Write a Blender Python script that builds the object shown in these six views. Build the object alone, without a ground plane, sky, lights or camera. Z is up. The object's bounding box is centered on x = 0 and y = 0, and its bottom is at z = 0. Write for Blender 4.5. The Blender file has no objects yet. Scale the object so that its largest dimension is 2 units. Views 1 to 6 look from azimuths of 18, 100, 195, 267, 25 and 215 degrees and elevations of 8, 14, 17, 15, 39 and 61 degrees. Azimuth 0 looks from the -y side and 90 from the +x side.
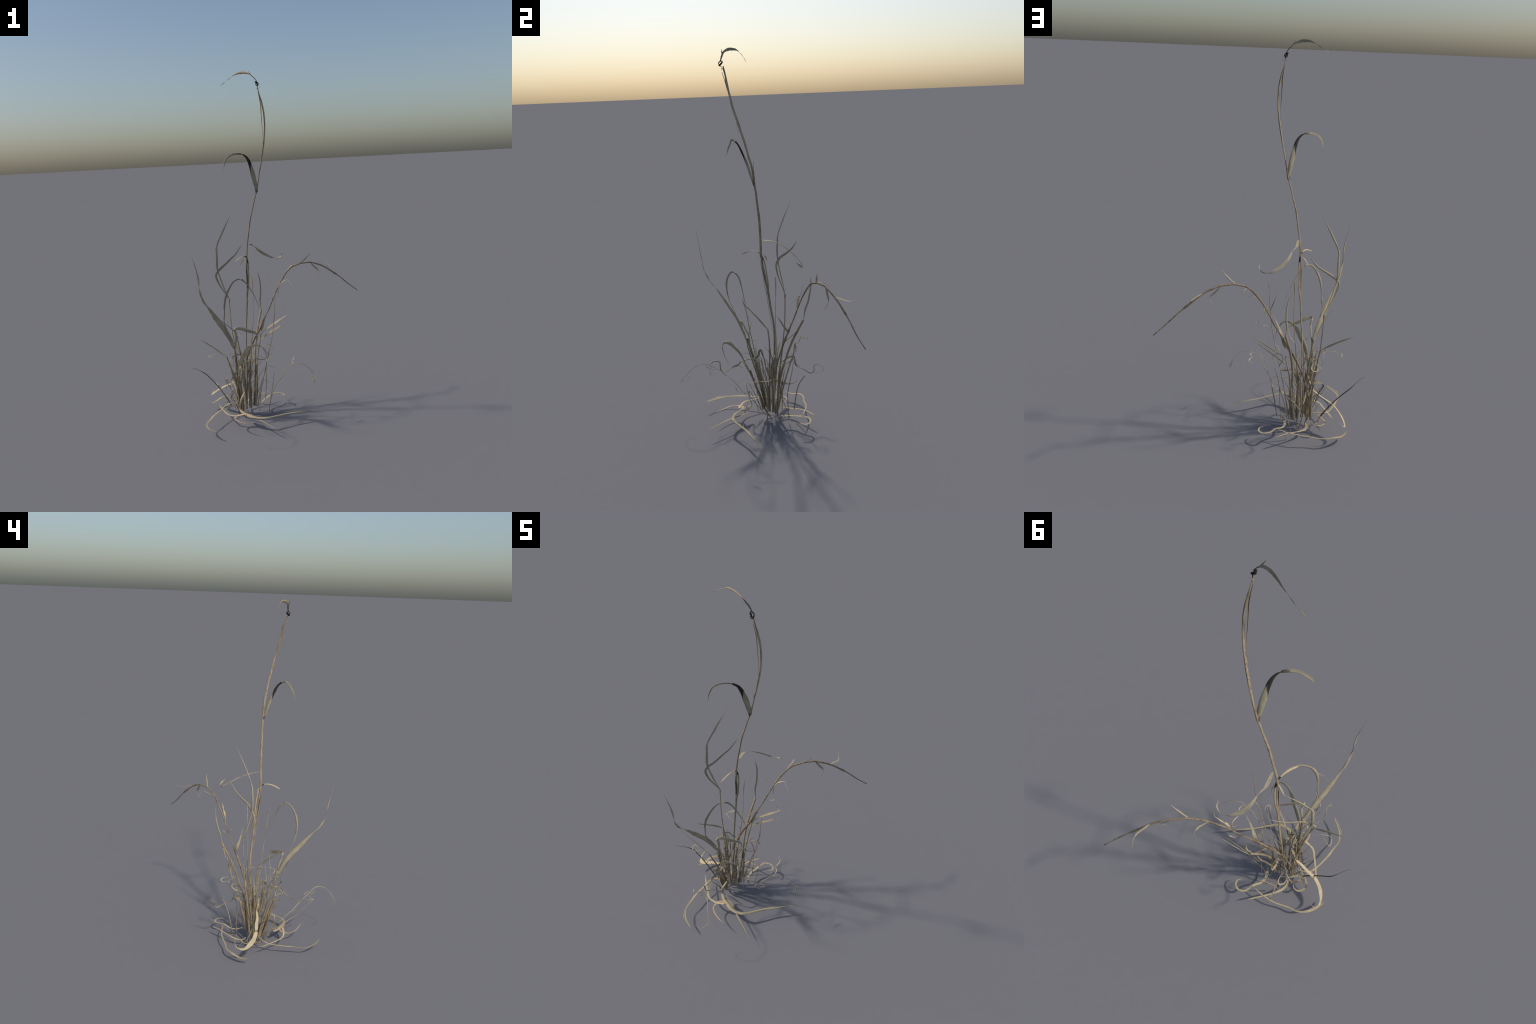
# A tall clump of dead, dried grass: a few cane-like stems with sheaths and withered, curled blades,
# a dense tuft of short broken stems and a skirt of bleached leaves lying just above the ground.
import bpy, math, random
from mathutils import Vector, noise

random.seed(11)
rnd = random.Random(11)

# ------------------------------------------------------------------ materials
def node(nt, kind, **vals):
    n = nt.nodes.new(kind)
    for k, v in vals.items():
        if k in n.inputs: n.inputs[k].default_value = v
        else: setattr(n, k, v)
    return n

def mix_rgb(nt, fac, a, b, mode='MIX'):
    m = nt.nodes.new('ShaderNodeMix'); m.data_type = 'RGBA'; m.blend_type = mode
    for sock, v in ((m.inputs[0], fac), (m.inputs[6], a), (m.inputs[7], b)):
        if hasattr(v, 'links') or hasattr(v, 'is_linked'): nt.links.new(v, sock)
        else: sock.default_value = v
    return m.outputs[2]

def ramp(nt, src, stops):
    r = nt.nodes.new('ShaderNodeValToRGB')
    e = r.color_ramp.elements
    while len(e) < len(stops): e.new(0.5)
    for el, (p, c) in zip(e, stops):
        el.position = p; el.color = (*c, 1) if len(c) == 3 else c
    nt.links.new(src, r.inputs[0])
    return r.outputs[0]

def straw(name, light, mid, dark, tint=None, speck=0.45, rough=0.75, translucent=0.0, fleck_scale=55, stain=None, grain=1.0, lines=0.0):
    """Dry plant tissue: fibre streaks running up the plant, blotches, dark flecks, per-piece variation."""
    m = bpy.data.materials.new(name); m.use_nodes = True
    nt = m.node_tree; nt.nodes.clear(); L = nt.links.new
    out = node(nt, 'ShaderNodeOutputMaterial'); bs = node(nt, 'ShaderNodeBsdfPrincipled', Roughness=rough)
    bs.inputs['Specular IOR Level'].default_value = 0.25
    tc = node(nt, 'ShaderNodeTexCoord'); info = node(nt, 'ShaderNodeObjectInfo')
    mp = node(nt, 'ShaderNodeMapping'); mp.inputs['Scale'].default_value = (1, 1, 0.06)
    L(tc.outputs['Object'], mp.inputs['Vector'])
    fib = node(nt, 'ShaderNodeTexNoise', Scale=330.0, Detail=3.0); L(mp.outputs[0], fib.inputs['Vector'])
    blo = node(nt, 'ShaderNodeTexNoise', Scale=17.0, Detail=4.0); L(tc.outputs['Object'], blo.inputs['Vector'])
    fle = node(nt, 'ShaderNodeTexNoise', Scale=float(fleck_scale), Detail=5.0, Roughness=0.7); L(tc.outputs['Object'], fle.inputs['Vector'])
    base = ramp(nt, blo.outputs[0], [(0.32, mid), (0.6, light)])
    streak = ramp(nt, fib.outputs[0], [(0.36, (1 - .24 * grain, 1 - .26 * grain, 1 - .28 * grain)), (0.62, (1 + .06 * grain,) * 3)])
    col = mix_rgb(nt, 1.0, base, streak, 'MULTIPLY')
    if lines:   # dark splits and stained ribs running up the culm
        mp2 = node(nt, 'ShaderNodeMapping'); mp2.inputs['Scale'].default_value = (1, 1, 0.03); L(tc.outputs['Object'], mp2.inputs['Vector'])
        ln = node(nt, 'ShaderNodeTexNoise', Scale=210.0, Detail=2.0); L(mp2.outputs[0], ln.inputs['Vector'])
        col = mix_rgb(nt, ramp(nt, ln.outputs[0], [(0.57, (0, 0, 0)), (0.66, (lines,) * 3)]), col, (*dark, 1))
    fm = ramp(nt, fle.outputs[0], [(0.60, (0, 0, 0)), (0.74, (speck,) * 3)])
    col = mix_rgb(nt, fm, col, (*dark, 1))
    if tint:
        tn = node(nt, 'ShaderNodeTexNoise', Scale=9.0, Detail=2.0); L(tc.outputs['Object'], tn.inputs['Vector'])
        col = mix_rgb(nt, ramp(nt, tn.outputs[0], [(0.5, (0, 0, 0)), (0.68, (0.75,) * 3)]), col, (*tint, 1))
    # every piece a little different
    var = ramp(nt, info.outputs['Random'], [(0.0, (0.84, 0.83, 0.82)), (0.5, (1, 1, 1)), (1.0, (1.12, 1.09, 1.03))])
    col = mix_rgb(nt, 1.0, col, var, 'MULTIPLY')
    if stain:
        col = stain(nt, tc, col)
    L(col, bs.inputs['Base Color'])
    bmp = node(nt, 'ShaderNodeBump', Strength=0.35, Distance=0.0015); L(fib.outputs[0], bmp.inputs['Height'])
    L(bmp.outputs[0], bs.inputs['Normal'])
    if translucent:
        tr = node(nt, 'ShaderNodeBsdfTranslucent'); L(col, tr.inputs[0])
        mx = node(nt, 'ShaderNodeMixShader'); mx.inputs[0].default_value = translucent
        L(bs.outputs[0], mx.inputs[1]); L(tr.outputs[0], mx.inputs[2]); L(mx.outputs[0], out.inputs[0])
    else:
        L(bs.outputs[0], out.inputs[0])
    return m

def rotten_band(nt, tc, col):
    """Black rot across the rising half of the upper leaf and at its foot, ragged along the fibres."""
    L = nt.links.new
    sep = node(nt, 'ShaderNodeSeparateXYZ'); L(tc.outputs['Object'], sep.inputs[0])
    nz = node(nt, 'ShaderNodeTexNoise', Scale=60.0, Detail=4.0)
    mp = node(nt, 'ShaderNodeMapping'); mp.inputs['Scale'].default_value = (2.2, 1, 0.25)
    L(tc.outputs['Object'], mp.inputs[0]); L(mp.outputs[0], nz.inputs['Vector'])
    def math_(op, a, b):
        n = node(nt, 'ShaderNodeMath', operation=op)
        for s, v in zip(n.inputs, (a, b)):
            if isinstance(v, (int, float)): s.default_value = v
            else: L(v, s)
        return n.outputs[0]
    # distance along the leaf is read from how far it has leaned out (y falls from -0.05 to -0.21)
    lean = math_('MULTIPLY', sep.outputs['Y'], -1.0)
    lean = math_('ADD', lean, math_('MULTIPLY', math_('SUBTRACT', nz.outputs[0], 0.5), 0.022))
    band = ramp(nt, lean, [(0.084, (0, 0, 0)), (0.094, (0.96,) * 3), (0.128, (0.9,) * 3), (0.150, (0.72,) * 3), (0.158, (0, 0, 0))])
    col = mix_rgb(nt, band, col, (0.018, 0.016, 0.017, 1))
    foot = ramp(nt, math_('SUBTRACT', sep.outputs['Z'], 1.0), [(0.350, (0.9,) * 3), (0.366, (0, 0, 0))])
    return mix_rgb(nt, foot, col, (0.03, 0.025, 0.022, 1))

def sooty(nt, tc, col):
    """Grey-black mould creeping over the foot of the topmost leaf (all that grows near its knot)."""
    L = nt.links.new
    sep = node(nt, 'ShaderNodeSeparateXYZ'); L(tc.outputs['Object'], sep.inputs[0])
    nz = node(nt, 'ShaderNodeTexNoise', Scale=90.0, Detail=4.0); L(tc.outputs['Object'], nz.inputs['Vector'])
    ad = node(nt, 'ShaderNodeMath', operation='MULTIPLY_ADD'); L(nz.outputs[0], ad.inputs[0])
    ad.inputs[1].default_value = 0.035; L(sep.outputs['X'], ad.inputs[2])
    k = ramp(nt, ad.outputs[0], [(0.045, (0, 0, 0)), (0.075, (0.85,) * 3)])
    return mix_rgb(nt, k, col, (0.03, 0.028, 0.026, 1))

def dark_collar(nt, tc, col):
    """Black-brown rot where the leaf folds out of its sheath and crosses the stem."""
    L = nt.links.new
    sep = node(nt, 'ShaderNodeSeparateXYZ'); L(tc.outputs['Object'], sep.inputs[0])
    nz = node(nt, 'ShaderNodeTexNoise', Scale=120.0, Detail=4.0); L(tc.outputs['Object'], nz.inputs['Vector'])
    a = node(nt, 'ShaderNodeMath', operation='MULTIPLY_ADD'); L(nz.outputs[0], a.inputs[0])
    a.inputs[1].default_value = 0.03; L(sep.outputs['Z'], a.inputs[2])
    b = node(nt, 'ShaderNodeMath', operation='MULTIPLY_ADD'); L(nz.outputs[0], b.inputs[0])
    b.inputs[1].default_value = -0.02; L(sep.outputs['Y'], b.inputs[2])
    up = node(nt, 'ShaderNodeMath', operation='GREATER_THAN'); L(a.outputs[0], up.inputs[0]); up.inputs[1].default_value = 0.948
    inn = node(nt, 'ShaderNodeMath', operation='GREATER_THAN'); L(b.outputs[0], inn.inputs[0]); inn.inputs[1].default_value = -0.066
    k = node(nt, 'ShaderNodeMath', operation='MULTIPLY'); L(up.outputs[0], k.inputs[0]); L(inn.outputs[0], k.inputs[1])
    return mix_rgb(nt, k.outputs[0], col, (0.05, 0.043, 0.034, 1))

MAT = dict(
    stem=straw('dry_stem', (0.47, 0.378, 0.245), (0.35, 0.278, 0.178), (0.11, 0.078, 0.05), speck=0.5, lines=0.6),
    browned=straw('browned_stem', (0.42, 0.325, 0.205), (0.26, 0.19, 0.118), (0.07, 0.05, 0.033), speck=0.6, lines=0.85),
    tuft=straw('weathered_stem', (0.40, 0.325, 0.215), (0.26, 0.215, 0.147), (0.07, 0.055, 0.04), speck=0.6, lines=0.7),
    brown=straw('brown_sheath', (0.34, 0.242, 0.142), (0.215, 0.152, 0.092), (0.07, 0.048, 0.033), speck=0.5, lines=0.6),
    leaf=straw('dry_leaf', (0.50, 0.435, 0.298), (0.40, 0.345, 0.235), (0.17, 0.125, 0.075), speck=0.3, translucent=0.04, grain=.6),
    collar=straw('folded_leaf', (0.46, 0.39, 0.26), (0.36, 0.30, 0.20), (0.17, 0.125, 0.075), speck=0.3, stain=dark_collar),
    curl=straw('curled_leaf', (0.39, 0.335, 0.225), (0.27, 0.232, 0.155), (0.08, 0.065, 0.045), speck=0.55, translucent=0.04, grain=.6),
    pale=straw('bleached_leaf', (0.58, 0.485, 0.310), (0.46, 0.38, 0.235), (0.22, 0.155, 0.085), speck=0.4, translucent=0.04, grain=.35),
    pink=straw('pinkish_leaf', (0.58, 0.45, 0.30), (0.52, 0.375, 0.25), (0.24, 0.14, 0.09), tint=(0.60, 0.35, 0.24), speck=0.3, grain=.35),
    rotten=straw('half_rotten_leaf', (0.46, 0.41, 0.285), (0.38, 0.335, 0.228), (0.18, 0.14, 0.09), speck=0.2, translucent=0.04, stain=rotten_band, grain=.7),
    topmost=straw('mouldy_leaf', (0.48, 0.39, 0.26), (0.38, 0.305, 0.20), (0.10, 0.08, 0.05), speck=0.3, translucent=0.04, stain=sooty, grain=.6),
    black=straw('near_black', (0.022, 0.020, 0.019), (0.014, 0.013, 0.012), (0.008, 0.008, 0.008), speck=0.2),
    dark=straw('dark_stem', (0.17, 0.145, 0.105), (0.10, 0.085, 0.063), (0.04, 0.035, 0.03), speck=0.4),
)

# ------------------------------------------------------------------ geometry helpers
def smooth_spine(pts, n):
    """Centripetal Catmull-Rom through the control points, resampled evenly along its length."""
    P = [Vector(p) for p in pts]
    P = [P[0] * 2 - P[1]] + P + [P[-1] * 2 - P[-2]]
    dense = []
    for i in range(1, len(P) - 2):
        p0, p1, p2, p3 = P[i - 1:i + 3]
        t0 = 0; t1 = t0 + max((p1 - p0).length, 1e-5) ** .5; t2 = t1 + max((p2 - p1).length, 1e-5) ** .5
        t3 = t2 + max((p3 - p2).length, 1e-5) ** .5
        for k in range(12):
            t = t1 + (t2 - t1) * k / 12
            a1 = p0 * ((t1 - t) / (t1 - t0)) + p1 * ((t - t0) / (t1 - t0))
            a2 = p1 * ((t2 - t) / (t2 - t1)) + p2 * ((t - t1) / (t2 - t1))
            a3 = p2 * ((t3 - t) / (t3 - t2)) + p3 * ((t - t2) / (t3 - t2))
            b1 = a1 * ((t2 - t) / (t2 - t0)) + a2 * ((t - t0) / (t2 - t0))
            b2 = a2 * ((t3 - t) / (t3 - t1)) + a3 * ((t - t1) / (t3 - t1))
            dense.append(b1 * ((t2 - t) / (t2 - t1)) + b2 * ((t - t1) / (t2 - t1)))
    dense.append(P[-2])
    cum = [0.0]
    for a, b in zip(dense, dense[1:]): cum.append(cum[-1] + (b - a).length)
    out, j = [], 0
    for i in range(n):
        s = cum[-1] * i / (n - 1)
        while j < len(cum) - 2 and cum[j + 1] < s: j += 1
        f = (s - cum[j]) / max(cum[j + 1] - cum[j], 1e-9)
        out.append(dense[j].lerp(dense[j + 1], f))
    return out, cum[-1]

def table(profile, t):
    """Piecewise-smooth lookup in [(t, value), ...]."""
    if t <= profile[0][0]: return profile[0][1]
    for (a, va), (b, vb) in zip(profile, profile[1:]):
        if t <= b:
            f = (t - a) / (b - a); f = f * f * (3 - 2 * f)
            return va + (vb - va) * f
    return profile[-1][1]

def tangents(S):
    T = []
    for i in range(len(S)):
        d = S[min(i + 1, len(S) - 1)] - S[max(i - 1, 0)]
        T.append(d.normalized())
    return T

def make_object(name, verts, faces, mat, parent):
    me = bpy.data.meshes.new(name)
    me.from_pydata([tuple(v) for v in verts], [], faces)
    me.validate(); me.update()
    for p in me.polygons: p.use_smooth = True
    me.materials.append(MAT[mat])
    ob = bpy.data.objects.new(name, me)
    bpy.context.scene.collection.objects.link(ob)
    ob.parent = parent
    return ob

def loft(rings):
    n = len(rings[0]); verts = [v for r in rings for v in r]; faces = []
    for i in range(len(rings) - 1):
        for k in range(n):
            a = i * n + k; b = i * n + (k + 1) % n
            faces.append((a, b, b + n, a + n))
    faces.append(tuple(reversed(range(n)))); faces.append(tuple(range(len(verts) - n, len(verts))))
    return verts, faces

def blade(name, spine, width, mat='leaf', parent=None, cup=0.25, twist=(), side=None, thick=0.0011, wobble=0.12, crinkle=0.0):
    """A grass blade: thin solid ribbon with a cupped cross-section, width profile (metres), roll in degrees
    keyed along its length, uneven dried edges.  side: width direction(s) keyed along t; default is level."""
    S, length = smooth_spine(spine, max(24, min(260, int(10 + 0.9 * 1000 * sum((Vector(a) - Vector(b)).length for a, b in zip(spine, spine[1:])) / 4))))
    T = tangents(S)
    if not isinstance(width, (list, tuple)): width = [(0, width * .55), (.12, width * .9), (.35, width), (.7, width * .7), (1, width * .08)]
    seed = Vector((rnd.uniform(0, 50), rnd.uniform(0, 50), rnd.uniform(0, 50)))
    rings, prev = [], None
    for i, (p, t3) in enumerate(zip(S, T)):
        t = i / (len(S) - 1)
        if side is None: w = t3.cross(Vector((0, 0, 1)))
        elif isinstance(side[0], (int, float)): w = Vector(side)
        else:
            w = Vector([table([(q, v[c]) for q, v in side], t) for c in range(3)])
        w = w - t3 * w.dot(t3)
        if side is None and prev is not None:
            # carry the frame along where the blade stands upright, ease back to level where it does not
            carried = (prev - t3 * prev.dot(t3)).normalized()
            lv = w.length
            if lv > 1e-4:
                w = w.normalized()
                if w.dot(carried) < 0: w = -w
                w = carried.lerp(w, min(1.0, lv) * 0.12)
            else: w = carried
        if w.length < 1e-5: w = t3.orthogonal()
        w.normalize(); prev = w.copy()
        roll = math.radians(table(twist, t)) if twist else 0.0
        s = t * length
        if crinkle: roll += crinkle * noise.noise(seed + Vector((s * 22, 0, 0)))
        nrm = w.cross(t3)
        w2 = w * math.cos(roll) + nrm * math.sin(roll); n2 = nrm * math.cos(roll) - w * math.sin(roll)
        wt = table(width, t); half = max(0.5 * wt - 0.0006, 0.3 * wt)
        hl = half * (1 + wobble * noise.noise(seed + Vector((s * 45, 3, 0))))
        hr = half * (1 + wobble * noise.noise(seed + Vector((s * 45, 9, 0))))
        th = min(thick, 0.6 * half + 0.0002) * 0.5
        c = cup * (1 + 0.5 * noise.noise(seed + Vector((s * 18, 5, 2))))
        top, bot = [], []
        for u in (-1, -.55, 0, .55, 1):
            q = p + w2 * (u * (hl if u < 0 else hr)) + n2 * (c * half * (u * u - .4))
            e = th * (1 - .55 * abs(u)) + (0.0004 if u == 0 else 0)
            top.append(q + n2 * e); bot.append(q - n2 * e)
        rings.append(top + bot[::-1])
    v, f = loft(rings)
    return make_object(name, v, f, mat, parent)

def stem(name, spine, radius, mat='stem', parent=None, nodes=(), ribs=0.018, flat=1.0, wide=None):
    """A dry culm: faintly ribbed tube with swollen joints at the given fractions of its length."""
    L0 = sum((Vector(a) - Vector(b)).length for a, b in zip(spine, spine[1:]))
    S, length = smooth_spine(spine, max(16, min(300, int(L0 * 260))))
    T = tangents(S)
    if not isinstance(radius, (list, tuple)): radius = [(0, radius), (1, radius * .7)]
    seed = Vector((rnd.uniform(0, 50), rnd.uniform(0, 50), rnd.uniform(0, 50)))
    a = Vector(wide) if wide else T[0].orthogonal().normalized(); rings = []; NS = 12
    for i, (p, t3) in enumerate(zip(S, T)):
        t = i / (len(S) - 1); s = t * length
        a = (a - t3 * a.dot(t3)).normalized(); b = t3.cross(a)
        r = table(radius, t)
        for nt_ in nodes: r *= 1 + 0.35 * math.exp(-((t - nt_) * length / 0.006) ** 2)
        r *= 1 + 0.09 * noise.noise(seed + Vector((s * 26, 0, 0)))
        ring = []
        for k in range(NS):
            an = 2 * math.pi * k / NS
            rr = r * (1 + ribs * (1 if k % 2 else -1) + 0.05 * noise.noise(seed + Vector((k * 1.7, s * 9, 4))))
            ring.append(p + a * (math.cos(an) * rr) + b * (math.sin(an) * rr * flat))
        rings.append(ring)
    v, f = loft(rings)
    return make_object(name, v, f, mat, parent)

def coil(start, heading, turns, radius, pitch, n=None, shrink=0.75, axis=(0, 0, 1)):
    """Control points of a withered curl: a loop that winds about an axis while drifting along a heading."""
    n = n or max(6, int(turns * 7)); A = Vector(axis).normalized(); H = Vector(heading)
    e1 = H - A * H.dot(A); e1 = (e1 if e1.length > 1e-4 else A.orthogonal()).normalized(); e2 = A.cross(e1)
    pts = []
    for i in range(n):
        f = i / (n - 1); an = 2 * math.pi * turns * f; r = radius * (1 - (1 - shrink) * f)
        pts.append(Vector(start) + H * (pitch * f) + e1 * (math.sin(an) * r) + e2 * ((1 - math.cos(an)) * r))
    return pts

# ------------------------------------------------------------------ the plant
root = bpy.data.objects.new('dry_grass_clump', None)
root.empty_display_size = 0.1
bpy.context.scene.collection.objects.link(root)
root.location = (0, 0, 0)
root['label'] = 'tall withered clump of dead straw-coloured grass with curled leaves'
root['category'] = 'dry grass'

# ---- tallest stem, with its node leaf, the collapsed head and a peeling strand
main = stem('tall_stem', [(0.057, -0.153, 1.913), (0.060, -0.148, 1.894), (0.064, -0.143, 1.870), (0.070, -0.138, 1.843), (0.073, -0.133, 1.819), (0.076, -0.127, 1.790), (0.077, -0.121, 1.764), (0.077, -0.117, 1.740), (0.076, -0.110, 1.711), (0.072, -0.103, 1.684), (0.063, -0.090, 1.638), (0.055, -0.083, 1.605), (0.046, -0.074, 1.569), (0.036, -0.066, 1.533), (0.029, -0.060, 1.502), (0.020, -0.055, 1.472), (0.011, -0.048, 1.440), (-0.000, -0.044, 1.392), (-0.006, -0.043, 1.361), (-0.012, -0.042, 1.344), (-0.021, -0.040, 1.317), (-0.031, -0.038, 1.286), (-0.040, -0.038, 1.254), (-0.051, -0.037, 1.219), (-0.059, -0.036, 1.191), (-0.065, -0.035, 1.162), (-0.071, -0.035, 1.127), (-0.078, -0.035, 1.086), (-0.084, -0.036, 1.047), (-0.089, -0.037, 1.008), (-0.092, -0.038, 0.966), (-0.095, -0.036, 0.942), (-0.096, -0.032, 0.906), (-0.098, -0.025, 0.865), (-0.103, -0.017, 0.799), (-0.109, -0.010, 0.747), (-0.113, -0.007, 0.713), (-0.118, -0.003, 0.668), (-0.123, 0.002, 0.626), (-0.129, 0.007, 0.584), (-0.135, 0.010, 0.525), (-0.140, 0.006, 0.406), (-0.138, 0.002, 0.304), (-0.142, -0.004, 0.211), (-0.145, -0.008, 0.132), (-0.151, -0.012, 0.052)],
    [(0, .0030), (.05, .0050), (.13, .0056), (.22, .0056), (.30, .0050), (.33, .0052), (.42, .0062), (.5, .0062), (.56, .0052), (.66, .0058), (.80, .0056), (1, .0058)],
    'stem', root, nodes=(.305, .52, .63, .88), flat=.58, wide=(.15, 1, 0))
blade('sheath', [(0.058, -0.156, 1.905), (0.066, -0.144, 1.866), (0.075, -0.136, 1.826), (0.080, -0.123, 1.770), (0.078, -0.112, 1.714), (0.071, -0.099, 1.660), (0.055, -0.080, 1.590), (0.035, -0.062, 1.52), (0.014, -0.05, 1.44)],
    [(0, .004), (.15, .010), (.5, .010), (.85, .008), (1, .004)], 'leaf', main, cup=.9, side=(.55, .8, 0), thick=.0016)
blade('peeling_strand', [(0.062, -0.159, 1.886), (0.065, -0.146, 1.843), (0.067, -0.139, 1.815), (0.064, -0.128, 1.775), (0.061, -0.111, 1.709), (0.061, -0.103, 1.661)] + [(.057, -.095, 1.60)], [(0, .004), (.3, .008), (.5, .006), (.8, .002), (1, .001)], 'stem', main, cup=.5, side=(1, -.5, 0))
blade('leaf_blade', [(-.010, -.046, 1.348)] + [(-0.009, -0.049, 1.359), (-0.013, -0.059, 1.398), (-0.019, -0.074, 1.448), (-0.025, -0.099, 1.505), (-0.035, -0.118, 1.539), (-0.051, -0.136, 1.555), (-0.075, -0.153, 1.561), (-0.099, -0.168, 1.558), (-0.127, -0.181, 1.541), (-0.138, -0.195, 1.513), (-0.141, -0.209, 1.468)], [(0, .015), (.05, .020), (.12, .024), (.24, .027), (.4, .020), (.55, .012), (.7, .013), (.85, .012), (1, .001)], 'rotten', main, cup=.35, wobble=.08, side=[(0, (.85, .45, .2)), (.28, (.75, .57, .33)), (.5, (.6, .65, -.2)), (.8, (.37, .63, -.68)), (1, (.3, .7, -.6))])
blade('sheath_tip', [(-.010, -.038, 1.345), (-.001, -.039, 1.395), (.004, -.039, 1.43), (.006, -.039, 1.462)], [(0, .009), (.4, .007), (.7, .004), (1, .001)], 'brown', main, cup=.7, side=(1, .4, 0))
stem('leaf_joint', [(-.0145, -.043, 1.338), (-.011, -.045, 1.347), (-.009, -.046, 1.355)], [(0, .0040), (.5, .0054), (1, .0040)], 'dark', main)
top = blade('topmost_leaf', [(0.062, -0.164, 1.935), (0.043, -0.160, 1.958), (0.022, -0.156, 1.977), (-0.008, -0.147, 1.989), (-0.042, -0.131, 1.994), (-0.077, -0.112, 1.990), (-0.113, -0.100, 1.975), (-0.148, -0.092, 1.956), (-0.181, -0.088, 1.936)], [(0, .006), (.12, .010), (.25, .013), (.4, .016), (.54, .012), (.62, .007), (.68, .002), (.76, .005), (.83, .0016), (.9, .005), (1, .001)], 'topmost', main, cup=.4, wobble=.4, crinkle=.6, side=[(0, (.5, .7, -.4)), (.4, (.08, .46, -.88)), (.55, (.28, .36, -.89)), (1, (.3, .4, -.8))])
blade('leaf_tatter', [(.036, -.160, 1.962), (.026, -.163, 1.978), (.016, -.168, 1.994)], [(0, .005), (.5, .006), (1, .002)], 'dark', top, cup=.6)
knot = blade('withered_knot', [(.061, -.157, 1.908), (.066, -.168, 1.917), (.058, -.174, 1.930), (.051, -.163, 1.938), (.060, -.155, 1.933), (.068, -.162, 1.922), (.062, -.172, 1.914), (.054, -.168, 1.922), (.056, -.158, 1.930)],
    [(0, .004), (.3, .008), (.7, .009), (1, .006)], 'black', main, cup=.6, crinkle=.6)
blade('withered_curl', [(.052, -.155, 1.905), (.060, -.162, 1.899), (.070, -.158, 1.903), (.074, -.152, 1.910)], [(0, .002), (.5, .004), (1, .0015)], 'stem', knot, cup=.5)
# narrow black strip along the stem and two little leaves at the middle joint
blade('sheath', [(-.0965, -.040, .925), (-.099, -.032, .87), (-.103, -.023, .81), (-.1075, -.016, .767)], [(0, .002), (.3, .007), (.8, .007), (1, .003)], 'black', main, cup=.9, side=(.8, .6, 0), thick=.0016)
blade('peeling_strand', [(-.097, -.045, .935), (-.100, -.037, .865), (-.104, -.029, .80), (-.110, -.021, .745), (-.119, -.013, .66), (-.127, -.004, .585), (-.134, .003, .53)], [(0, .003), (.5, .004), (1, .002)], 'stem', main, cup=.4, side=(.3, 1, 0))
blade('leaf_blade', [(-.109, -.008, .735), (-.101, -.007, .80), (-.095, -.012, .86), (-.092, -.019, .915), (-.092, -.029, .948), (-.092, -.038, .965), (-.096, -.055, .978), (-.102, -.078, .982), (-.111, -.110, .977), (-.125, -.147, .960)],
    [(0, .004), (.15, .010), (.45, .010), (.62, .010), (.72, .009), (.85, .013), (.96, .012), (1, .006)], 'collar', main, cup=.4, side=[(0, (.5, .8, 0)), (.5, (.5, .8, 0)), (.66, (.8, .3, .3)), (.8, (.9, -.2, .3)), (1, (.8, -.4, .4))])
blade('leaf_blade', [(-.096, -.034, .955), (-.108, -.028, .957), (-.126, -.021, .943), (-.149, -.015, .906)], [(0, .006), (.4, .009), (1, .001)], 'leaf', main, cup=.3)
blade('leaf_blade', [(-0.079, -0.027, 1.045), (-0.080, -0.015, 1.043), (-0.086, 0.011, 1.040), (-0.088, 0.043, 1.031), (-0.081, 0.064, 1.022), (-0.076, 0.087, 1.010), (-0.072, 0.114, 0.993), (-0.061, 0.136, 0.976), (-0.046, 0.158, 0.959), (-0.022, 0.177, 0.942), (0.002, 0.190, 0.931), (0.034, 0.194, 0.931), (0.055, 0.182, 0.946), (0.057, 0.165, 0.962)], [(0, .012), (.06, .017), (.15, .018), (.24, .010), (.30, .003), (.36, .010), (.48, .019), (.62, .021), (.72, .014), (.78, .004), (.83, .007), (.92, .011), (1, .004)], 'leaf', main, cup=.25, side=[(0, (.98, .17, -.1)), (.2, (.95, .1, .1)), (.35, (.8, -.2, .4)), (.62, (.7, -.36, .62)), (.8, (.3, .1, .9)), (1, (.3, .2, .9))])

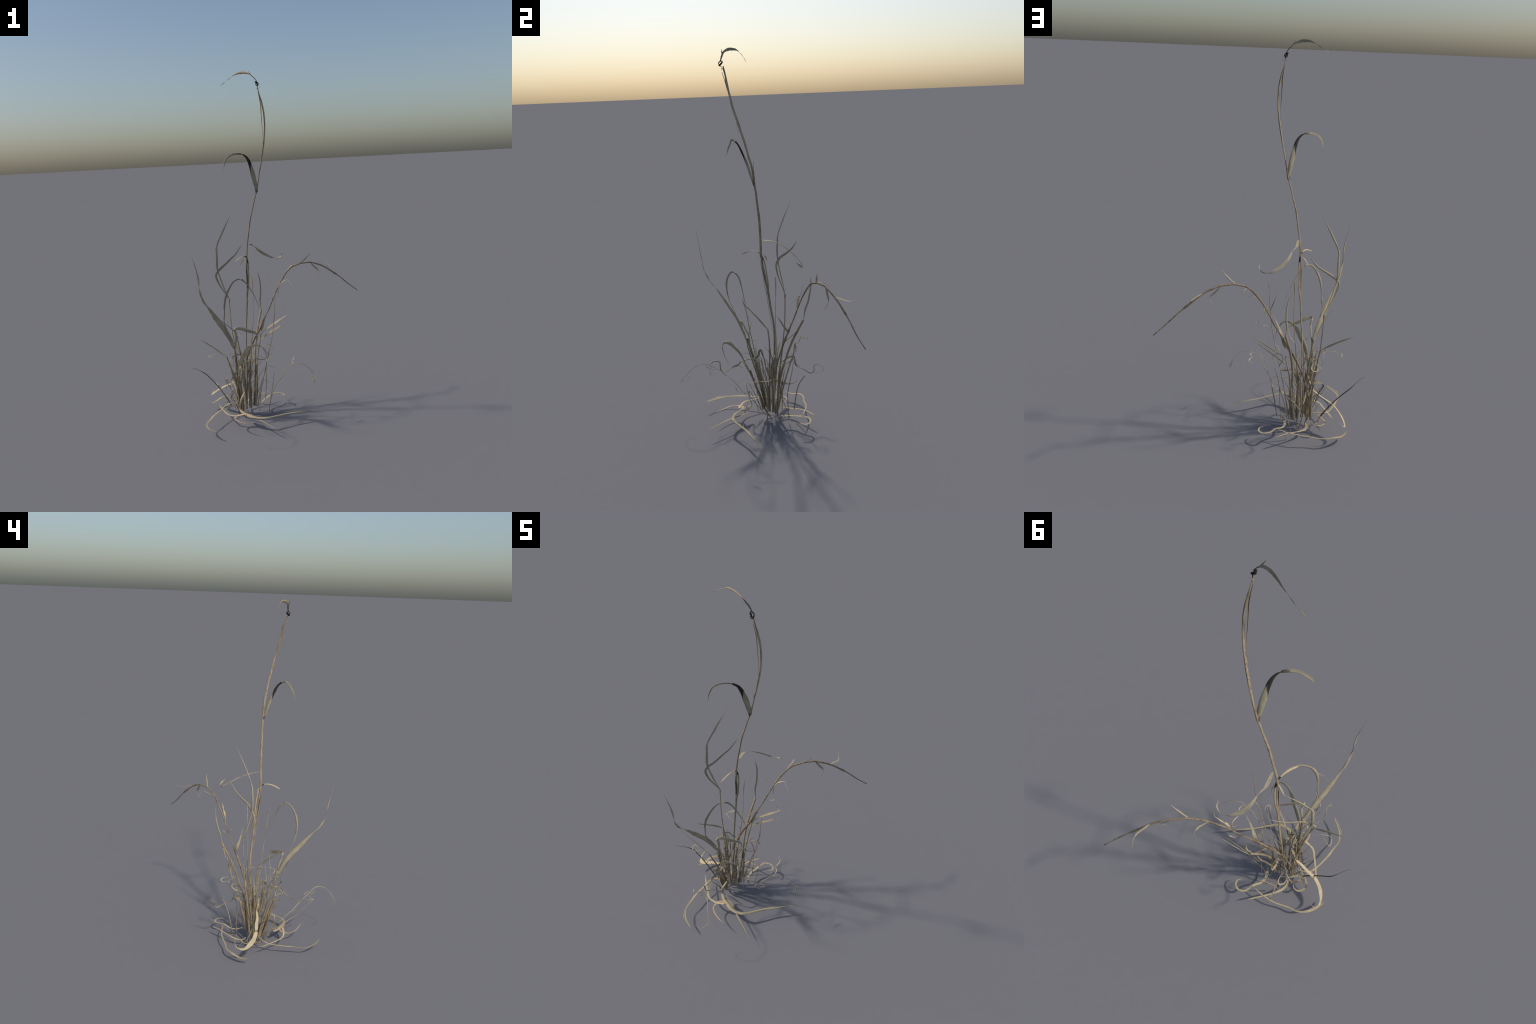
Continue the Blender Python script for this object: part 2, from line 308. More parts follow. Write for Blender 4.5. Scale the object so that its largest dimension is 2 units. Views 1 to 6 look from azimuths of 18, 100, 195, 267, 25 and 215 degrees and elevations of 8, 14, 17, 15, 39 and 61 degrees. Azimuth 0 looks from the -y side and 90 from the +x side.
# ---- arching stem that bows over to the right, with its short side leaves
arch = stem('arching_stem', [(0.455, 0.513, 0.670), (0.410, 0.474, 0.716), (0.386, 0.457, 0.741), (0.369, 0.445, 0.760), (0.347, 0.429, 0.782), (0.322, 0.411, 0.804), (0.319, 0.408, 0.807), (0.298, 0.392, 0.826), (0.277, 0.374, 0.844), (0.256, 0.357, 0.859), (0.239, 0.345, 0.867), (0.221, 0.332, 0.875), (0.201, 0.319, 0.882), (0.179, 0.301, 0.883), (0.147, 0.276, 0.882), (0.132, 0.263, 0.877), (0.113, 0.252, 0.871), (0.096, 0.240, 0.863), (0.078, 0.226, 0.844), (0.062, 0.212, 0.821), (0.047, 0.199, 0.797), (0.035, 0.188, 0.775), (0.019, 0.172, 0.737), (-0.000, 0.154, 0.691), (-0.016, 0.137, 0.647), (-0.028, 0.126, 0.621), (-0.048, 0.106, 0.575), (-0.064, 0.090, 0.536), (-0.077, 0.076, 0.503), (-0.098, 0.062, 0.467), (-0.116, 0.049, 0.429), (-0.132, 0.034, 0.386), (-0.154, 0.012, 0.315), (-0.170, 0.003, 0.252), (-0.186, -0.005, 0.186), (-0.192, -0.015, 0.114), (-0.198, -0.024, 0.052)],
    [(0, .0022), (.05, .0030), (.125, .0032), (.13, .0048), (.25, .0046), (.33, .0042), (.43, .0046), (.48, .0034), (.58, .0034), (.615, .0060), (.68, .0064), (.74, .0056), (.80, .0046), (1, .0050)],
    'browned', root, nodes=(.14, .37, .62, .8), flat=.85)
def side_leaf(pts, w, mat='leaf', parent=arch, **k):
    return blade('leaf_blade', pts, w, mat, parent, **k)
SHORT = lambda w: [(0, w * .5), (.25, w), (.5, w * .8), (.75, w * .3), (1, w * .08)]
side_leaf([(.139, .269, .879), (.160, .274, .895), (.185, .279, .918), (.215, .283, .949)], [(0, .003), (.2, .009), (.5, .011), (.8, .006), (1, .001)], 'leaf', side=(.5, .8, -.3))
side_leaf([(0.200, 0.321, 0.880), (0.226, 0.330, 0.849), (0.244, 0.337, 0.829), (0.246, 0.330, 0.802), (0.239, 0.317, 0.780)], [(0, .006), (.25, .014), (.5, .011), (.62, .004), (1, .003)], 'leaf', side=(.3, .8, .5))
side_leaf([(0.272, 0.365, 0.850), (0.279, 0.389, 0.848), (0.295, 0.436, 0.839), (0.287, 0.462, 0.845), (0.266, 0.492, 0.856)], [(0, .004), (.25, .011), (.5, .010), (.65, .004), (1, .002)], 'leaf')
side_leaf([(0.076, 0.227, 0.850), (0.083, 0.253, 0.859), (0.089, 0.274, 0.866), (0.089, 0.291, 0.870), (0.090, 0.305, 0.866), (0.079, 0.316, 0.855), (0.065, 0.328, 0.841)], [(0, .003), (.25, .008), (.5, .010), (.62, .004), (1, .001)], 'leaf')
side_leaf([(0.030, 0.158, 0.701), (0.028, 0.161, 0.725), (0.032, 0.165, 0.752), (0.044, 0.172, 0.776), (0.069, 0.176, 0.792), (0.087, 0.178, 0.798), (0.099, 0.167, 0.791), (0.126, 0.143, 0.765)], [(0, .003), (.15, .009), (.3, .013), (.42, .005), (.5, .010), (.65, .005), (1, .001)], 'pale', side=[(0, (.2, .9, .3)), (.4, (.2, .9, .3)), (.6, (-.3, .8, .5)), (1, (-.3, .8, .5))])
side_leaf([(.001, .153, .724), (-.012, .166, .755), (-.024, .176, .785), (-.038, .184, .824)], [(0, .004), (.4, .006), (1, .001)], 'leaf', side=(1, 0, 0))
side_leaf([(-.002, .148, .65), (.006, .160, .643), (.020, .166, .645), (.034, .172, .650)], [(0, .003), (.5, .005), (.8, .008), (1, .002)], 'pale')
side_leaf([(.066, .128, .648), (.070, .126, .638), (.078, .122, .634), (.088, .120, .637)], [(0, .003), (.5, .008), (1, .003)], 'pale')
side_leaf(list([(0.022, 0.053, 0.670), (0.001, 0.061, 0.642), (-0.024, 0.072, 0.606), (-0.053, 0.091, 0.552)]) + [(-.066, .084, .50)], [(0, .002), (.35, .011), (.6, .018), (.85, .018), (1, .008)], 'leaf', side=(.6, .2, .7))

# ---- stem with the long upright leaf and the looping leaf on the left
long_stem = stem('stem', [(-.158, -.147, .475), (-.163, -.128, .39), (-.168, -.105, .31), (-.172, -.085, .22), (-.172, -.066, .13), (-.168, -.052, .05)], [(0, .007), (.3, .0062), (1, .0058)], 'tuft', root, nodes=(.4,))
blade('leaf_blade', list(reversed([(-0.274, -0.432, 1.057), (-0.254, -0.413, 0.956), (-0.249, -0.403, 0.898), (-0.250, -0.397, 0.849), (-0.246, -0.370, 0.788), (-0.231, -0.313, 0.719), (-0.210, -0.251, 0.638), (-0.190, -0.203, 0.572), (-0.174, -0.175, 0.518), (-0.160, -0.150, 0.454)])), [(0, .016), (.08, .024), (.2, .029), (.34, .029), (.44, .018), (.51, .009), (.56, .013), (.66, .011), (.72, .006), (.78, .010), (.86, .006), (1, .0008)], 'leaf', long_stem, cup=.3, side=(.67, .49, .56), twist=[(0, 0), (.46, 0), (.54, 45), (.62, -10), (.70, 50), (.78, 0), (1, 20)])
blade('leaf_blade', [(-.168, -.178, .515), (-.180, -.200, .570)] + [(-0.186, -0.219, 0.622), (-0.174, -0.238, 0.679), (-0.169, -0.247, 0.726), (-0.158, -0.247, 0.776), (-0.142, -0.237, 0.818), (-0.117, -0.210, 0.860), (-0.090, -0.185, 0.868), (-0.071, -0.160, 0.848), (-0.047, -0.142, 0.806), (-0.020, -0.123, 0.736), (0.006, -0.095, 0.632)], [(0, .010), (.1, .011), (.17, .006), (.22, .009), (.27, .007), (.35, .013), (.42, .016), (.48, .012), (.56, .010), (.64, .011), (.8, .006), (1, .001)], 'leaf', long_stem, cup=.3, side=[(0, (.67, .49, .5)), (.3, (.64, .76, -.1)), (.5, (.6, .76, -.2)), (.7, (.5, .8, -.3)), (1, (.6, .6, .2))], twist=[(0, 0), (.14, 0), (.2, 50), (.28, 0), (1, 0)])
blade('leaf_blade', [(-.158, -.147, .43)] + [(-0.151, -0.152, 0.468), (-0.144, -0.157, 0.506), (-0.138, -0.168, 0.539), (-0.143, -0.173, 0.570), (-0.143, -0.179, 0.578), (-0.116, -0.161, 0.578), (-0.079, -0.140, 0.560), (-0.039, -0.116, 0.541), (-0.030, -0.108, 0.519), (-0.038, -0.109, 0.484), (-0.060, -0.113, 0.453), (-0.098, -0.112, 0.412)], [(0, .010), (.2, .012), (.36, .015), (.42, .021), (.5, .021), (.62, .017), (.7, .009), (.8, .006), (1, .001)], 'leaf', long_stem, cup=.2, side=[(0, (.71, .7, .09)), (.25, (.71, .7, .1)), (.36, (.5, .5, .6)), (.45, (.34, .19, .92)), (.62, (.3, .3, .85)), (.75, (.5, .7, 0)), (1, (.6, .7, 0))])
droop_stem = stem('stem', [(-.145, -.138, .29), (-.148, -.118, .22), (-.152, -.094, .14), (-.154, -.075, .05)], .0055, 'tuft', root)
blade('leaf_blade', [(-0.143, -0.138, 0.285), (-0.134, -0.159, 0.335), (-0.108, -0.179, 0.404), (-0.076, -0.198, 0.449), (-0.052, -0.215, 0.478), (-0.025, -0.233, 0.498), (0.007, -0.241, 0.507), (0.035, -0.242, 0.499), (0.053, -0.234, 0.476), (0.066, -0.218, 0.440), (0.065, -0.202, 0.409)], [(0, .010), (.15, .018), (.35, .028), (.5, .026), (.62, .016), (.75, .009), (.9, .006), (1, .003)], 'leaf', droop_stem, cup=.2, side=(.76, .13, -.63))

# ---- kinked stem with two folded leaves
kink = stem('stem', [(-.251, .058, .703), (-.249, .056, .635)] + [(-0.245, 0.053, 0.562), (-0.241, 0.049, 0.507), (-0.231, 0.043, 0.449), (-0.224, 0.034, 0.378), (-0.212, 0.025, 0.310), (-0.205, 0.016, 0.247), (-0.203, 0.010, 0.168), (-0.202, 0.003, 0.068)], [(0, .0036), (.06, .0028), (.35, .0030), (.55, .0046), (.8, .0052), (1, .0052)], 'stem', root, nodes=(.02, .42))
blade('leaf_blade', list(reversed([(-0.219, 0.109, 1.226), (-0.268, 0.055, 1.107), (-0.298, 0.023, 1.024), (-0.299, 0.020, 0.988), (-0.299, 0.016, 0.936), (-0.299, 0.018, 0.882), (-0.288, 0.027, 0.832), (-0.274, 0.041, 0.774), (-0.251, 0.057, 0.703)])), [(0, .006), (.2, .010), (.33, .010), (.42, .015), (.55, .014), (.62, .009), (.75, .011), (1, .001)], 'leaf', kink, cup=.4, side=[(0, (.6, .75, 0)), (.5, (.64, .77, -.06)), (.64, (.68, .55, -.4)), (1, (.68, .5, -.46))])
blade('leaf_blade', list(reversed([(-0.181, 0.140, 1.018), (-0.191, 0.131, 1.002), (-0.209, 0.109, 0.970), (-0.234, 0.080, 0.942), (-0.267, 0.037, 0.906), (-0.298, 0.016, 0.876), (-0.307, 0.007, 0.852), (-0.294, 0.015, 0.801), (-0.264, 0.044, 0.733), (-0.251, 0.057, 0.703)])), [(0, .005), (.2, .009), (.38, .014), (.46, .015), (.6, .014), (.85, .009), (.95, .006), (1, .003)], 'leaf', kink, cup=.4, side=[(0, (.6, .75, 0)), (.4, (.5, .6, -.5)), (.6, (.36, .48, -.8)), (1, (.36, .48, -.8))])
blade('leaf_tatter', [(-.299, .018, .885), (-.306, .012, .905), (-.312, .006, .915)], [(0, .006), (1, .001)], 'leaf', kink)

# ---- right-hand stems
rstem = stem('stem', [(-0.088, 0.177, 0.613), (-0.094, 0.150, 0.562), (-0.101, 0.115, 0.493), (-0.106, 0.078, 0.400), (-0.105, 0.058, 0.338), (-0.098, 0.041, 0.274), (-0.091, 0.032, 0.220)] + [(-.092, .018, .13), (-.100, .006, .055)], [(0, .0045), (.15, .0058), (.35, .0055), (.6, .005), (1, .0062)], 'stem', root, nodes=(.03, .5))
blade('leaf_blade', list(reversed([(-0.113, 0.219, 0.846), (-0.101, 0.217, 0.782), (-0.096, 0.202, 0.707), (-0.096, 0.187, 0.667), (-0.089, 0.177, 0.614)])), [(0, .004), (.1, .007), (.25, .012), (.5, .012), (.7, .011), (.85, .008), (1, .001)], 'leaf', rstem, cup=.4, side=(.54, .83, -.13))
blade('leaf_blade', [(-0.075, 0.125, 0.479), (-0.050, 0.149, 0.497), (0.005, 0.165, 0.534), (0.086, 0.182, 0.588)], [(0, .005), (.2, .009), (.5, .013), (.8, .007), (1, .001)], 'pale', rstem, cup=.4, side=(.59, -.44, -.68))
blade('leaf_blade', [(-0.094, 0.130, 0.425), (-0.040, 0.139, 0.468), (0.022, 0.145, 0.508), (0.084, 0.155, 0.549)], [(0, .005), (.2, .009), (.5, .013), (.8, .007), (1, .001)], 'pale', rstem, cup=.4, side=(.59, -.44, -.68))
stem('stem', [(-.080, .126, .478), (-.090, .118, .42), (-.098, .094, .35), (-.102, .06, .24), (-.108, .03, .13), (-.112, .012, .055)], [(0, .003), (.3, .004), (1, .0052)], 'stem', root)
# flag leaf standing off to the left, and the low left blade
fstem = stem('stem', [(-.185, -.035, .516), (-.178, -.028, .45), (-.166, -.028, .34), (-.154, -.032, .2), (-.146, -.036, .05)], [(0, .0032), (.3, .0045), (1, .006)], 'tuft', root, nodes=(.05,))
blade('leaf_blade', [(-.185, -.035, .516), (-.203, -.075, .556), (-.226, -.125, .600), (-.254, -.195, .656)], [(0, .006), (.2, .010), (.5, .010), (.85, .007), (1, .001)], 'leaf', fstem, cup=.4, side=(.4, -.75, -.52))
bstem = stem('stem', [(-.208, -.160, .411), (-.196, -.140, .35), (-.184, -.112, .27), (-.174, -.085, .17), (-.166, -.062, .06)], [(0, .003), (.4, .0048), (1, .0055)], 'tuft', root)
blade('leaf_blade', list(reversed([(-0.380, -0.160, 0.512), (-0.293, -0.160, 0.465), (-0.210, -0.159, 0.409)])), [(0, .006), (.3, .012), (.7, .010), (1, .001)], 'leaf', bstem, cup=.4, side=(.46, -.45, .76))

# ---- thin seed-stalks and wisps
stem('thin_stalk', [(0.090, -0.109, 0.779), (0.079, -0.096, 0.709), (0.068, -0.086, 0.618), (0.051, -0.074, 0.524), (0.025, -0.066, 0.423), (-0.000, -0.051, 0.347), (-0.027, -0.041, 0.250), (-0.050, -0.035, 0.152), (-0.065, -0.035, 0.040)], [(0, .0014), (.2, .0020), (.45, .0018), (.7, .0022), (1, .0020)], 'stem', root, nodes=(.5,))
stem('thin_stalk', [(-0.087, 0.036, 0.847), (-0.089, 0.033, 0.755), (-0.090, 0.026, 0.635), (-0.099, 0.024, 0.540), (-0.109, 0.022, 0.446)] + [(-.120, .010, .30), (-.128, -.002, .15), (-.130, -.008, .05)], [(0, .0020), (.05, .0027), (.12, .0014), (.6, .0020), (1, .0028)], 'stem', root)
stem('thin_stalk', [(-0.025, 0.124, 0.400), (-0.042, 0.113, 0.337), (-0.053, 0.095, 0.259), (-0.071, 0.081, 0.193), (-0.089, 0.078, 0.109), (-0.114, 0.074, 0.021)], [(0, .0012), (.4, .0024), (1, .0022)], 'tuft', root)
stem('thin_stalk', [(-0.103, 0.172, 0.285), (-0.153, 0.134, 0.213), (-0.176, 0.117, 0.156), (-0.174, 0.108, 0.106), (-0.159, 0.102, 0.059)], [(0, .0024), (1, .003)], 'tuft', root)
stem('thin_stalk', [(-.024, .026, .285), (-.034, .040, .22), (-.048, .064, .14), (-.060, .085, .071)], [(0, .001), (.4, .0018), (1, .0018)], 'tuft', root)
stem('thin_stalk', [(.030, -.004, .28), (.020, -.012, .20), (.004, -.022, .11), (-.007, -.030, .033)], [(0, .001), (.4, .0017), (1, .002)], 'tuft', root)
w2 = stem('thin_stalk', [(-.458, -.112, .313)] + [(-0.443, -0.100, 0.307), (-0.394, -0.052, 0.262), (-0.350, -0.043, 0.217), (-0.308, -0.039, 0.167), (-0.269, -0.037, 0.111), (-0.241, -0.036, 0.067)], [(0, .0008), (.15, .001), (.3, .0026), (1, .0034)], 'dark', root)
w1 = stem('wisp', [(0.006, -0.035, 0.105), (0.029, -0.066, 0.161), (0.049, -0.087, 0.203), (0.067, -0.101, 0.236), (0.093, -0.102, 0.272), (0.117, -0.106, 0.309), (0.150, -0.099, 0.350)] + [(0.161, -0.100, 0.358), (0.177, -0.099, 0.364), (0.197, -0.092, 0.364), (0.218, -0.086, 0.359), (0.238, -0.076, 0.348), (0.253, -0.068, 0.333), (0.268, -0.058, 0.314), (0.281, -0.047, 0.291), (0.285, -0.058, 0.276), (0.288, -0.073, 0.261), (0.289, -0.083, 0.252), (0.278, -0.075, 0.278), (0.266, -0.064, 0.312)], [(0, .0022), (.25, .002), (.5, .0014), (.8, .0012), (.92, .002), (1, .0008)], 'pale', root)
blade('wisp_curl', [(0.153, -0.096, 0.356), (0.161, -0.089, 0.358), (0.166, -0.071, 0.361), (0.160, -0.055, 0.359), (0.147, -0.036, 0.359), (0.151, -0.005, 0.360), (0.148, 0.020, 0.362), (0.134, 0.034, 0.365), (0.122, 0.013, 0.351)], [(0, .002), (.2, .006), (.4, .003), (.55, .006), (.8, .003), (1, .001)], 'pale', w1, crinkle=.8)
blade('wisp_curl', [(0.065, -0.087, 0.248), (0.074, -0.123, 0.261), (0.092, -0.148, 0.266), (0.116, -0.160, 0.292), (0.130, -0.157, 0.311), (0.138, -0.164, 0.322), (0.148, -0.144, 0.337)], [(0, .002), (.4, .002), (.7, .005), (.8, .003), (1, .001)], 'pale', w1, crinkle=.5)
blade('wisp_curl', [(0.047, -0.107, 0.393), (0.038, -0.105, 0.405), (0.045, -0.123, 0.404), (0.048, -0.140, 0.399), (0.042, -0.150, 0.397), (0.032, -0.150, 0.388), (0.023, -0.136, 0.376), (0.018, -0.122, 0.371)], [(0, .001), (.3, .003), (.7, .005), (1, .001)], 'pale', root, crinkle=.3)
w3 = stem('wisp', [(-0.060, -0.513, 0.244), (-0.030, -0.490, 0.279), (-0.041, -0.470, 0.300), (-0.057, -0.443, 0.326), (-0.075, -0.416, 0.339), (-0.090, -0.392, 0.343), (-0.104, -0.367, 0.332), (-0.118, -0.348, 0.316), (-0.132, -0.322, 0.297), (-0.142, -0.298, 0.278), (-0.146, -0.276, 0.253), (-0.157, -0.251, 0.226), (-0.157, -0.223, 0.199), (-0.153, -0.195, 0.165), (-0.150, -0.172, 0.139)], [(0, .001), (.3, .0014), (1, .0018)], 'pale', root)
blade('wisp_curl', [(-.060, -.513, .244), (-.085, -.508, .235), (-.110, -.495, .232), (-.118, -.480, .25), (-.095, -.470, .27)], [(0, .002), (.4, .004), (1, .001)], 'curl', w3)
blade('wisp_curl', [(-.157, -.251, .226), (-.169, -.267, .224), (-.184, -.287, .232), (-.192, -.303, .246), (-.190, -.325, .268), (-.185, -.343, .286), (-.188, -.358, .300), (-.190, -.366, .309), (-.200, -.352, .316), (-.206, -.340, .308)], [(0, .002), (.3, .004), (.5, .007), (.65, .003), (.8, .007), (1, .001)], 'pale', w3, crinkle=.8)
blade('wisp_curl', [(-.100, -.374, .333), (-.106, -.380, .322), (-.112, -.365, .310), (-.106, -.352, .298), (-.112, -.358, .280), (-.108, -.352, .268), (-.104, -.330, .270)], [(0, .001), (.3, .006), (.5, .003), (.7, .005), (1, .001)], 'pale', w3, crinkle=.6)
blade('wisp_curl', [(-0.225, -0.122, 0.406), (-0.248, -0.142, 0.412), (-0.275, -0.160, 0.408), (-0.302, -0.172, 0.399), (-0.320, -0.151, 0.406), (-0.325, -0.130, 0.396), (-0.311, -0.129, 0.405), (-0.277, -0.145, 0.415)], [(0, .0015), (.4, .004), (.6, .006), (1, .002)], 'pale', root, crinkle=.4)

# ---- curled ribbons hanging around the tuft
blade('curled_leaf', [(-.135, -.045, .33), (-.142, -.060, .375)] + [(-0.153, -0.074, 0.408), (-0.150, -0.083, 0.396), (-0.135, -0.084, 0.382), (-0.132, -0.099, 0.367), (-0.134, -0.115, 0.364), (-0.130, -0.143, 0.359), (-0.122, -0.178, 0.351), (-0.144, -0.201, 0.320), (-0.151, -0.236, 0.301), (-0.147, -0.263, 0.284), (-0.145, -0.285, 0.274), (-0.145, -0.304, 0.284), (-0.158, -0.310, 0.322), (-0.161, -0.313, 0.327), (-0.144, -0.335, 0.336), (-0.142, -0.360, 0.320), (-0.145, -0.357, 0.290), (-0.147, -0.339, 0.282)], [(0, .007), (.2, .013), (.5, .012), (.7, .008), (1, .002)], 'curl', root, cup=.5, twist=[(0, 0), (.2, 70), (.35, -20), (.5, 60), (.65, 0), (.8, 90), (1, 0)])
blade('curled_leaf', [(-.215, .004, .16), (-.245, .022, .25)] + [(-0.268, 0.046, 0.307), (-0.250, 0.075, 0.334), (-0.227, 0.100, 0.340), (-0.203, 0.111, 0.306), (-0.196, 0.128, 0.294), (-0.199, 0.156, 0.281), (-0.198, 0.194, 0.259), (-0.204, 0.214, 0.271), (-0.215, 0.213, 0.295), (-0.213, 0.235, 0.311), (-0.208, 0.236, 0.309), (-0.201, 0.258, 0.299), (-0.196, 0.266, 0.282), (-0.195, 0.253, 0.268), (-0.198, 0.218, 0.262)], [(0, .006), (.2, .011), (.4, .012), (.6, .008), (1, .002)], 'curl', root, cup=.5, twist=[(0, 0), (.25, 30), (.4, 80), (.5, 0), (.7, 70), (1, 0)])
blade('curled_leaf', [(-.128, .006, .30)] + [(-0.089, 0.011, 0.346), (-0.044, 0.020, 0.340), (-0.023, 0.023, 0.355), (-0.029, 0.031, 0.379), (-0.043, 0.031, 0.407), (-0.034, 0.025, 0.426), (-0.016, 0.027, 0.435), (0.006, 0.031, 0.427), (0.016, 0.030, 0.404), (0.003, 0.029, 0.375), (-0.011, 0.033, 0.362)], [(0, .006), (.3, .008), (.6, .007), (1, .002)], 'curl', root, cup=.5, twist=[(0, 0), (.3, 50), (.6, -30), (1, 30)])

blade('curled_leaf', [(-0.135, 0.025, 0.322), (-0.147, 0.066, 0.334), (-0.153, 0.100, 0.353), (-0.152, 0.114, 0.368), (-0.146, 0.110, 0.378), (-0.142, 0.086, 0.377), (-0.141, 0.057, 0.358), (-0.156, 0.038, 0.338)], [(0, .007), (.3, .012), (.5, .009), (.8, .013), (1, .008)], 'leaf', root, cup=.4, twist=[(0, 0), (.4, 40), (.6, 60), (1, 20)])
blade('leaf_blade', [(-0.085, 0.145, 0.552), (-0.093, 0.114, 0.521), (-0.099, 0.075, 0.484)], [(0, .003), (.4, .006), (1, .008)], 'stem', rstem, cup=.5)
blade('curled_leaf', [(-.196, .085, .448)] + [(-0.198, 0.096, 0.456), (-0.222, 0.102, 0.462), (-0.251, 0.127, 0.454), (-0.271, 0.135, 0.445)], [(0, .002), (.5, .003), (1, .004)], 'pale', root)
blade('curled_leaf', [(-0.255, 0.132, 0.448), (-0.254, 0.141, 0.449), (-0.254, 0.160, 0.443), (-0.238, 0.177, 0.445), (-0.229, 0.174, 0.452), (-0.224, 0.155, 0.458), (-0.228, 0.123, 0.465)], [(0, .003), (.3, .008), (.5, .007), (.8, .004), (1, .002)], 'pale', root, crinkle=.3)

# ---- skirt of bleached leaves just above the ground
def ground_leaf(pts, w, mat='pale', **k):
    return blade('ground_leaf', pts, w, mat, root, **k)
ground_leaf([(-0.122, -0.119, 0.183), (-0.127, -0.144, 0.172), (-0.142, -0.147, 0.123), (-0.147, -0.138, 0.082), (-0.126, -0.159, 0.076), (-0.097, -0.183, 0.075), (-0.064, -0.202, 0.075), (-0.028, -0.214, 0.074), (0.010, -0.214, 0.074), (0.034, -0.204, 0.073), (0.077, -0.166, 0.071), (0.132, -0.113, 0.069), (0.194, -0.067, 0.066), (0.282, 0.001, 0.061)], [(0, .010), (.08, .014), (.16, .011), (.24, .018), (.34, .024), (.45, .018), (.6, .014), (.75, .013), (.9, .008), (1, .001)], cup=.3, side=[(0, (.8, -.5, 0)), (.2, (.7, .6, .2)), (.35, (.4, .85, .36)), (.5, (-.53, .82, .21)), (1, (-.53, .82, .21))], crinkle=.25)
ground_leaf([(-.125, -.150, .066)] + [(-0.077, -0.161, 0.060), (-0.034, -0.200, 0.060), (0.010, -0.237, 0.064), (0.068, -0.282, 0.061), (0.118, -0.323, 0.060), (0.134, -0.336, 0.060)], [(0, .010), (.3, .009), (.7, .008), (1, .001)], cup=.4)
ground_leaf([(-0.109, -0.181, 0.072), (-0.137, -0.191, 0.071), (-0.149, -0.219, 0.068), (-0.146, -0.247, 0.069), (-0.116, -0.278, 0.069), (-0.076, -0.303, 0.072), (-0.039, -0.321, 0.079)], [(0, .014), (.2, .013), (.4, .009), (.7, .008), (1, .003)], 'pink', cup=.4)
ground_leaf([(-0.099, -0.198, 0.080), (-0.125, -0.204, 0.074), (-0.161, -0.203, 0.068), (-0.205, -0.190, 0.067), (-0.236, -0.154, 0.065), (-0.275, -0.104, 0.064), (-0.299, -0.070, 0.064), (-0.314, -0.047, 0.069)], [(0, .014), (.3, .011), (.6, .010), (.85, .009), (1, .004)], cup=.4)
ground_leaf([(-0.195, -0.419, 0.059), (-0.243, -0.385, 0.054), (-0.276, -0.352, 0.053), (-0.294, -0.309, 0.052), (-0.292, -0.254, 0.058), (-0.290, -0.200, 0.061), (-0.278, -0.130, 0.064), (-0.274, -0.112, 0.066), (-0.264, -0.080, 0.075)] + [(-.235, -.055, .085), (-.200, -.045, .08)], [(0, .001), (.06, .012), (.2, .018), (.33, .011), (.45, .012), (.7, .009), (1, .007)], cup=.4, wobble=.3, side=[(0, (.63, .72, -.31)), (.3, (.8, .3, -.3)), (.6, (.95, .1, 0)), (1, (.8, -.5, 0))])
ground_leaf([(-.165, -.045, .30), (-.18, -.042, .262)] + [(-0.199, -0.036, 0.227), (-0.225, -0.038, 0.205), (-0.266, -0.031, 0.185), (-0.305, -0.030, 0.165), (-0.334, -0.021, 0.144), (-0.362, -0.002, 0.122), (-0.381, 0.020, 0.107), (-0.393, 0.044, 0.098), (-0.392, 0.084, 0.113), (-0.363, 0.094, 0.146)], [(0, .010), (.2, .014), (.45, .021), (.68, .026), (.8, .014), (.88, .006), (1, .002)], cup=.25, side=[(0, (.2, .97, 0)), (.4, (-.11, .97, .23)), (.7, (.34, .73, .59)), (.85, (.6, .4, .7)), (1, (.6, .2, .8))])
ground_leaf([(-0.025, 0.152, 0.068), (-0.060, 0.157, 0.074), (-0.113, 0.165, 0.069), (-0.158, 0.167, 0.068), (-0.200, 0.163, 0.066), (-0.232, 0.154, 0.061), (-0.269, 0.143, 0.055), (-0.293, 0.140, 0.054), (-0.326, 0.132, 0.056), (-0.356, 0.109, 0.055), (-0.381, 0.069, 0.041), (-0.398, 0.027, 0.042), (-0.404, 0.008, 0.051)], [(0, .002), (.2, .008), (.5, .009), (.65, .011), (.85, .017), (.95, .012), (1, .002)], cup=.3)
ground_leaf([(-0.071, 0.227, 0.068), (-0.086, 0.212, 0.069), (-0.135, 0.158, 0.065), (-0.176, 0.101, 0.051), (-0.189, 0.070, 0.045), (-0.192, 0.042, 0.047), (-0.182, 0.021, 0.055)], [(0, .004), (.15, .010), (.5, .010), (.8, .015), (1, .012)], cup=.4)
ground_leaf([(0.015, 0.153, 0.069), (0.031, 0.169, 0.068), (0.025, 0.196, 0.066), (-0.000, 0.210, 0.067), (-0.028, 0.202, 0.070), (-0.037, 0.194, 0.071), (-0.052, 0.154, 0.070), (-0.076, 0.112, 0.057), (-0.080, 0.076, 0.055), (-0.068, 0.041, 0.058), (-0.049, 0.016, 0.062), (-0.030, 0.012, 0.065)], [(0, .003), (.1, .010), (.3, .013), (.55, .013), (.8, .014), (1, .006)], 'pale', cup=.4, wobble=.3)
ground_leaf([(-0.181, 0.016, 0.044), (-0.217, 0.010, 0.043), (-0.236, -0.016, 0.047), (-0.250, -0.047, 0.060), (-0.262, -0.081, 0.075), (-0.270, -0.111, 0.084)], [(0, .006), (.2, .012), (.4, .009), (.7, .007), (1, .004)], 'pink', cup=.4)
ground_leaf([(-0.221, 0.027, 0.061), (-0.237, 0.047, 0.070), (-0.265, 0.046, 0.069), (-0.283, 0.022, 0.071), (-0.281, -0.004, 0.065), (-0.254, -0.031, 0.072), (-0.207, -0.057, 0.085)], [(0, .005), (.3, .011), (.6, .010), (1, .005)], cup=.4)
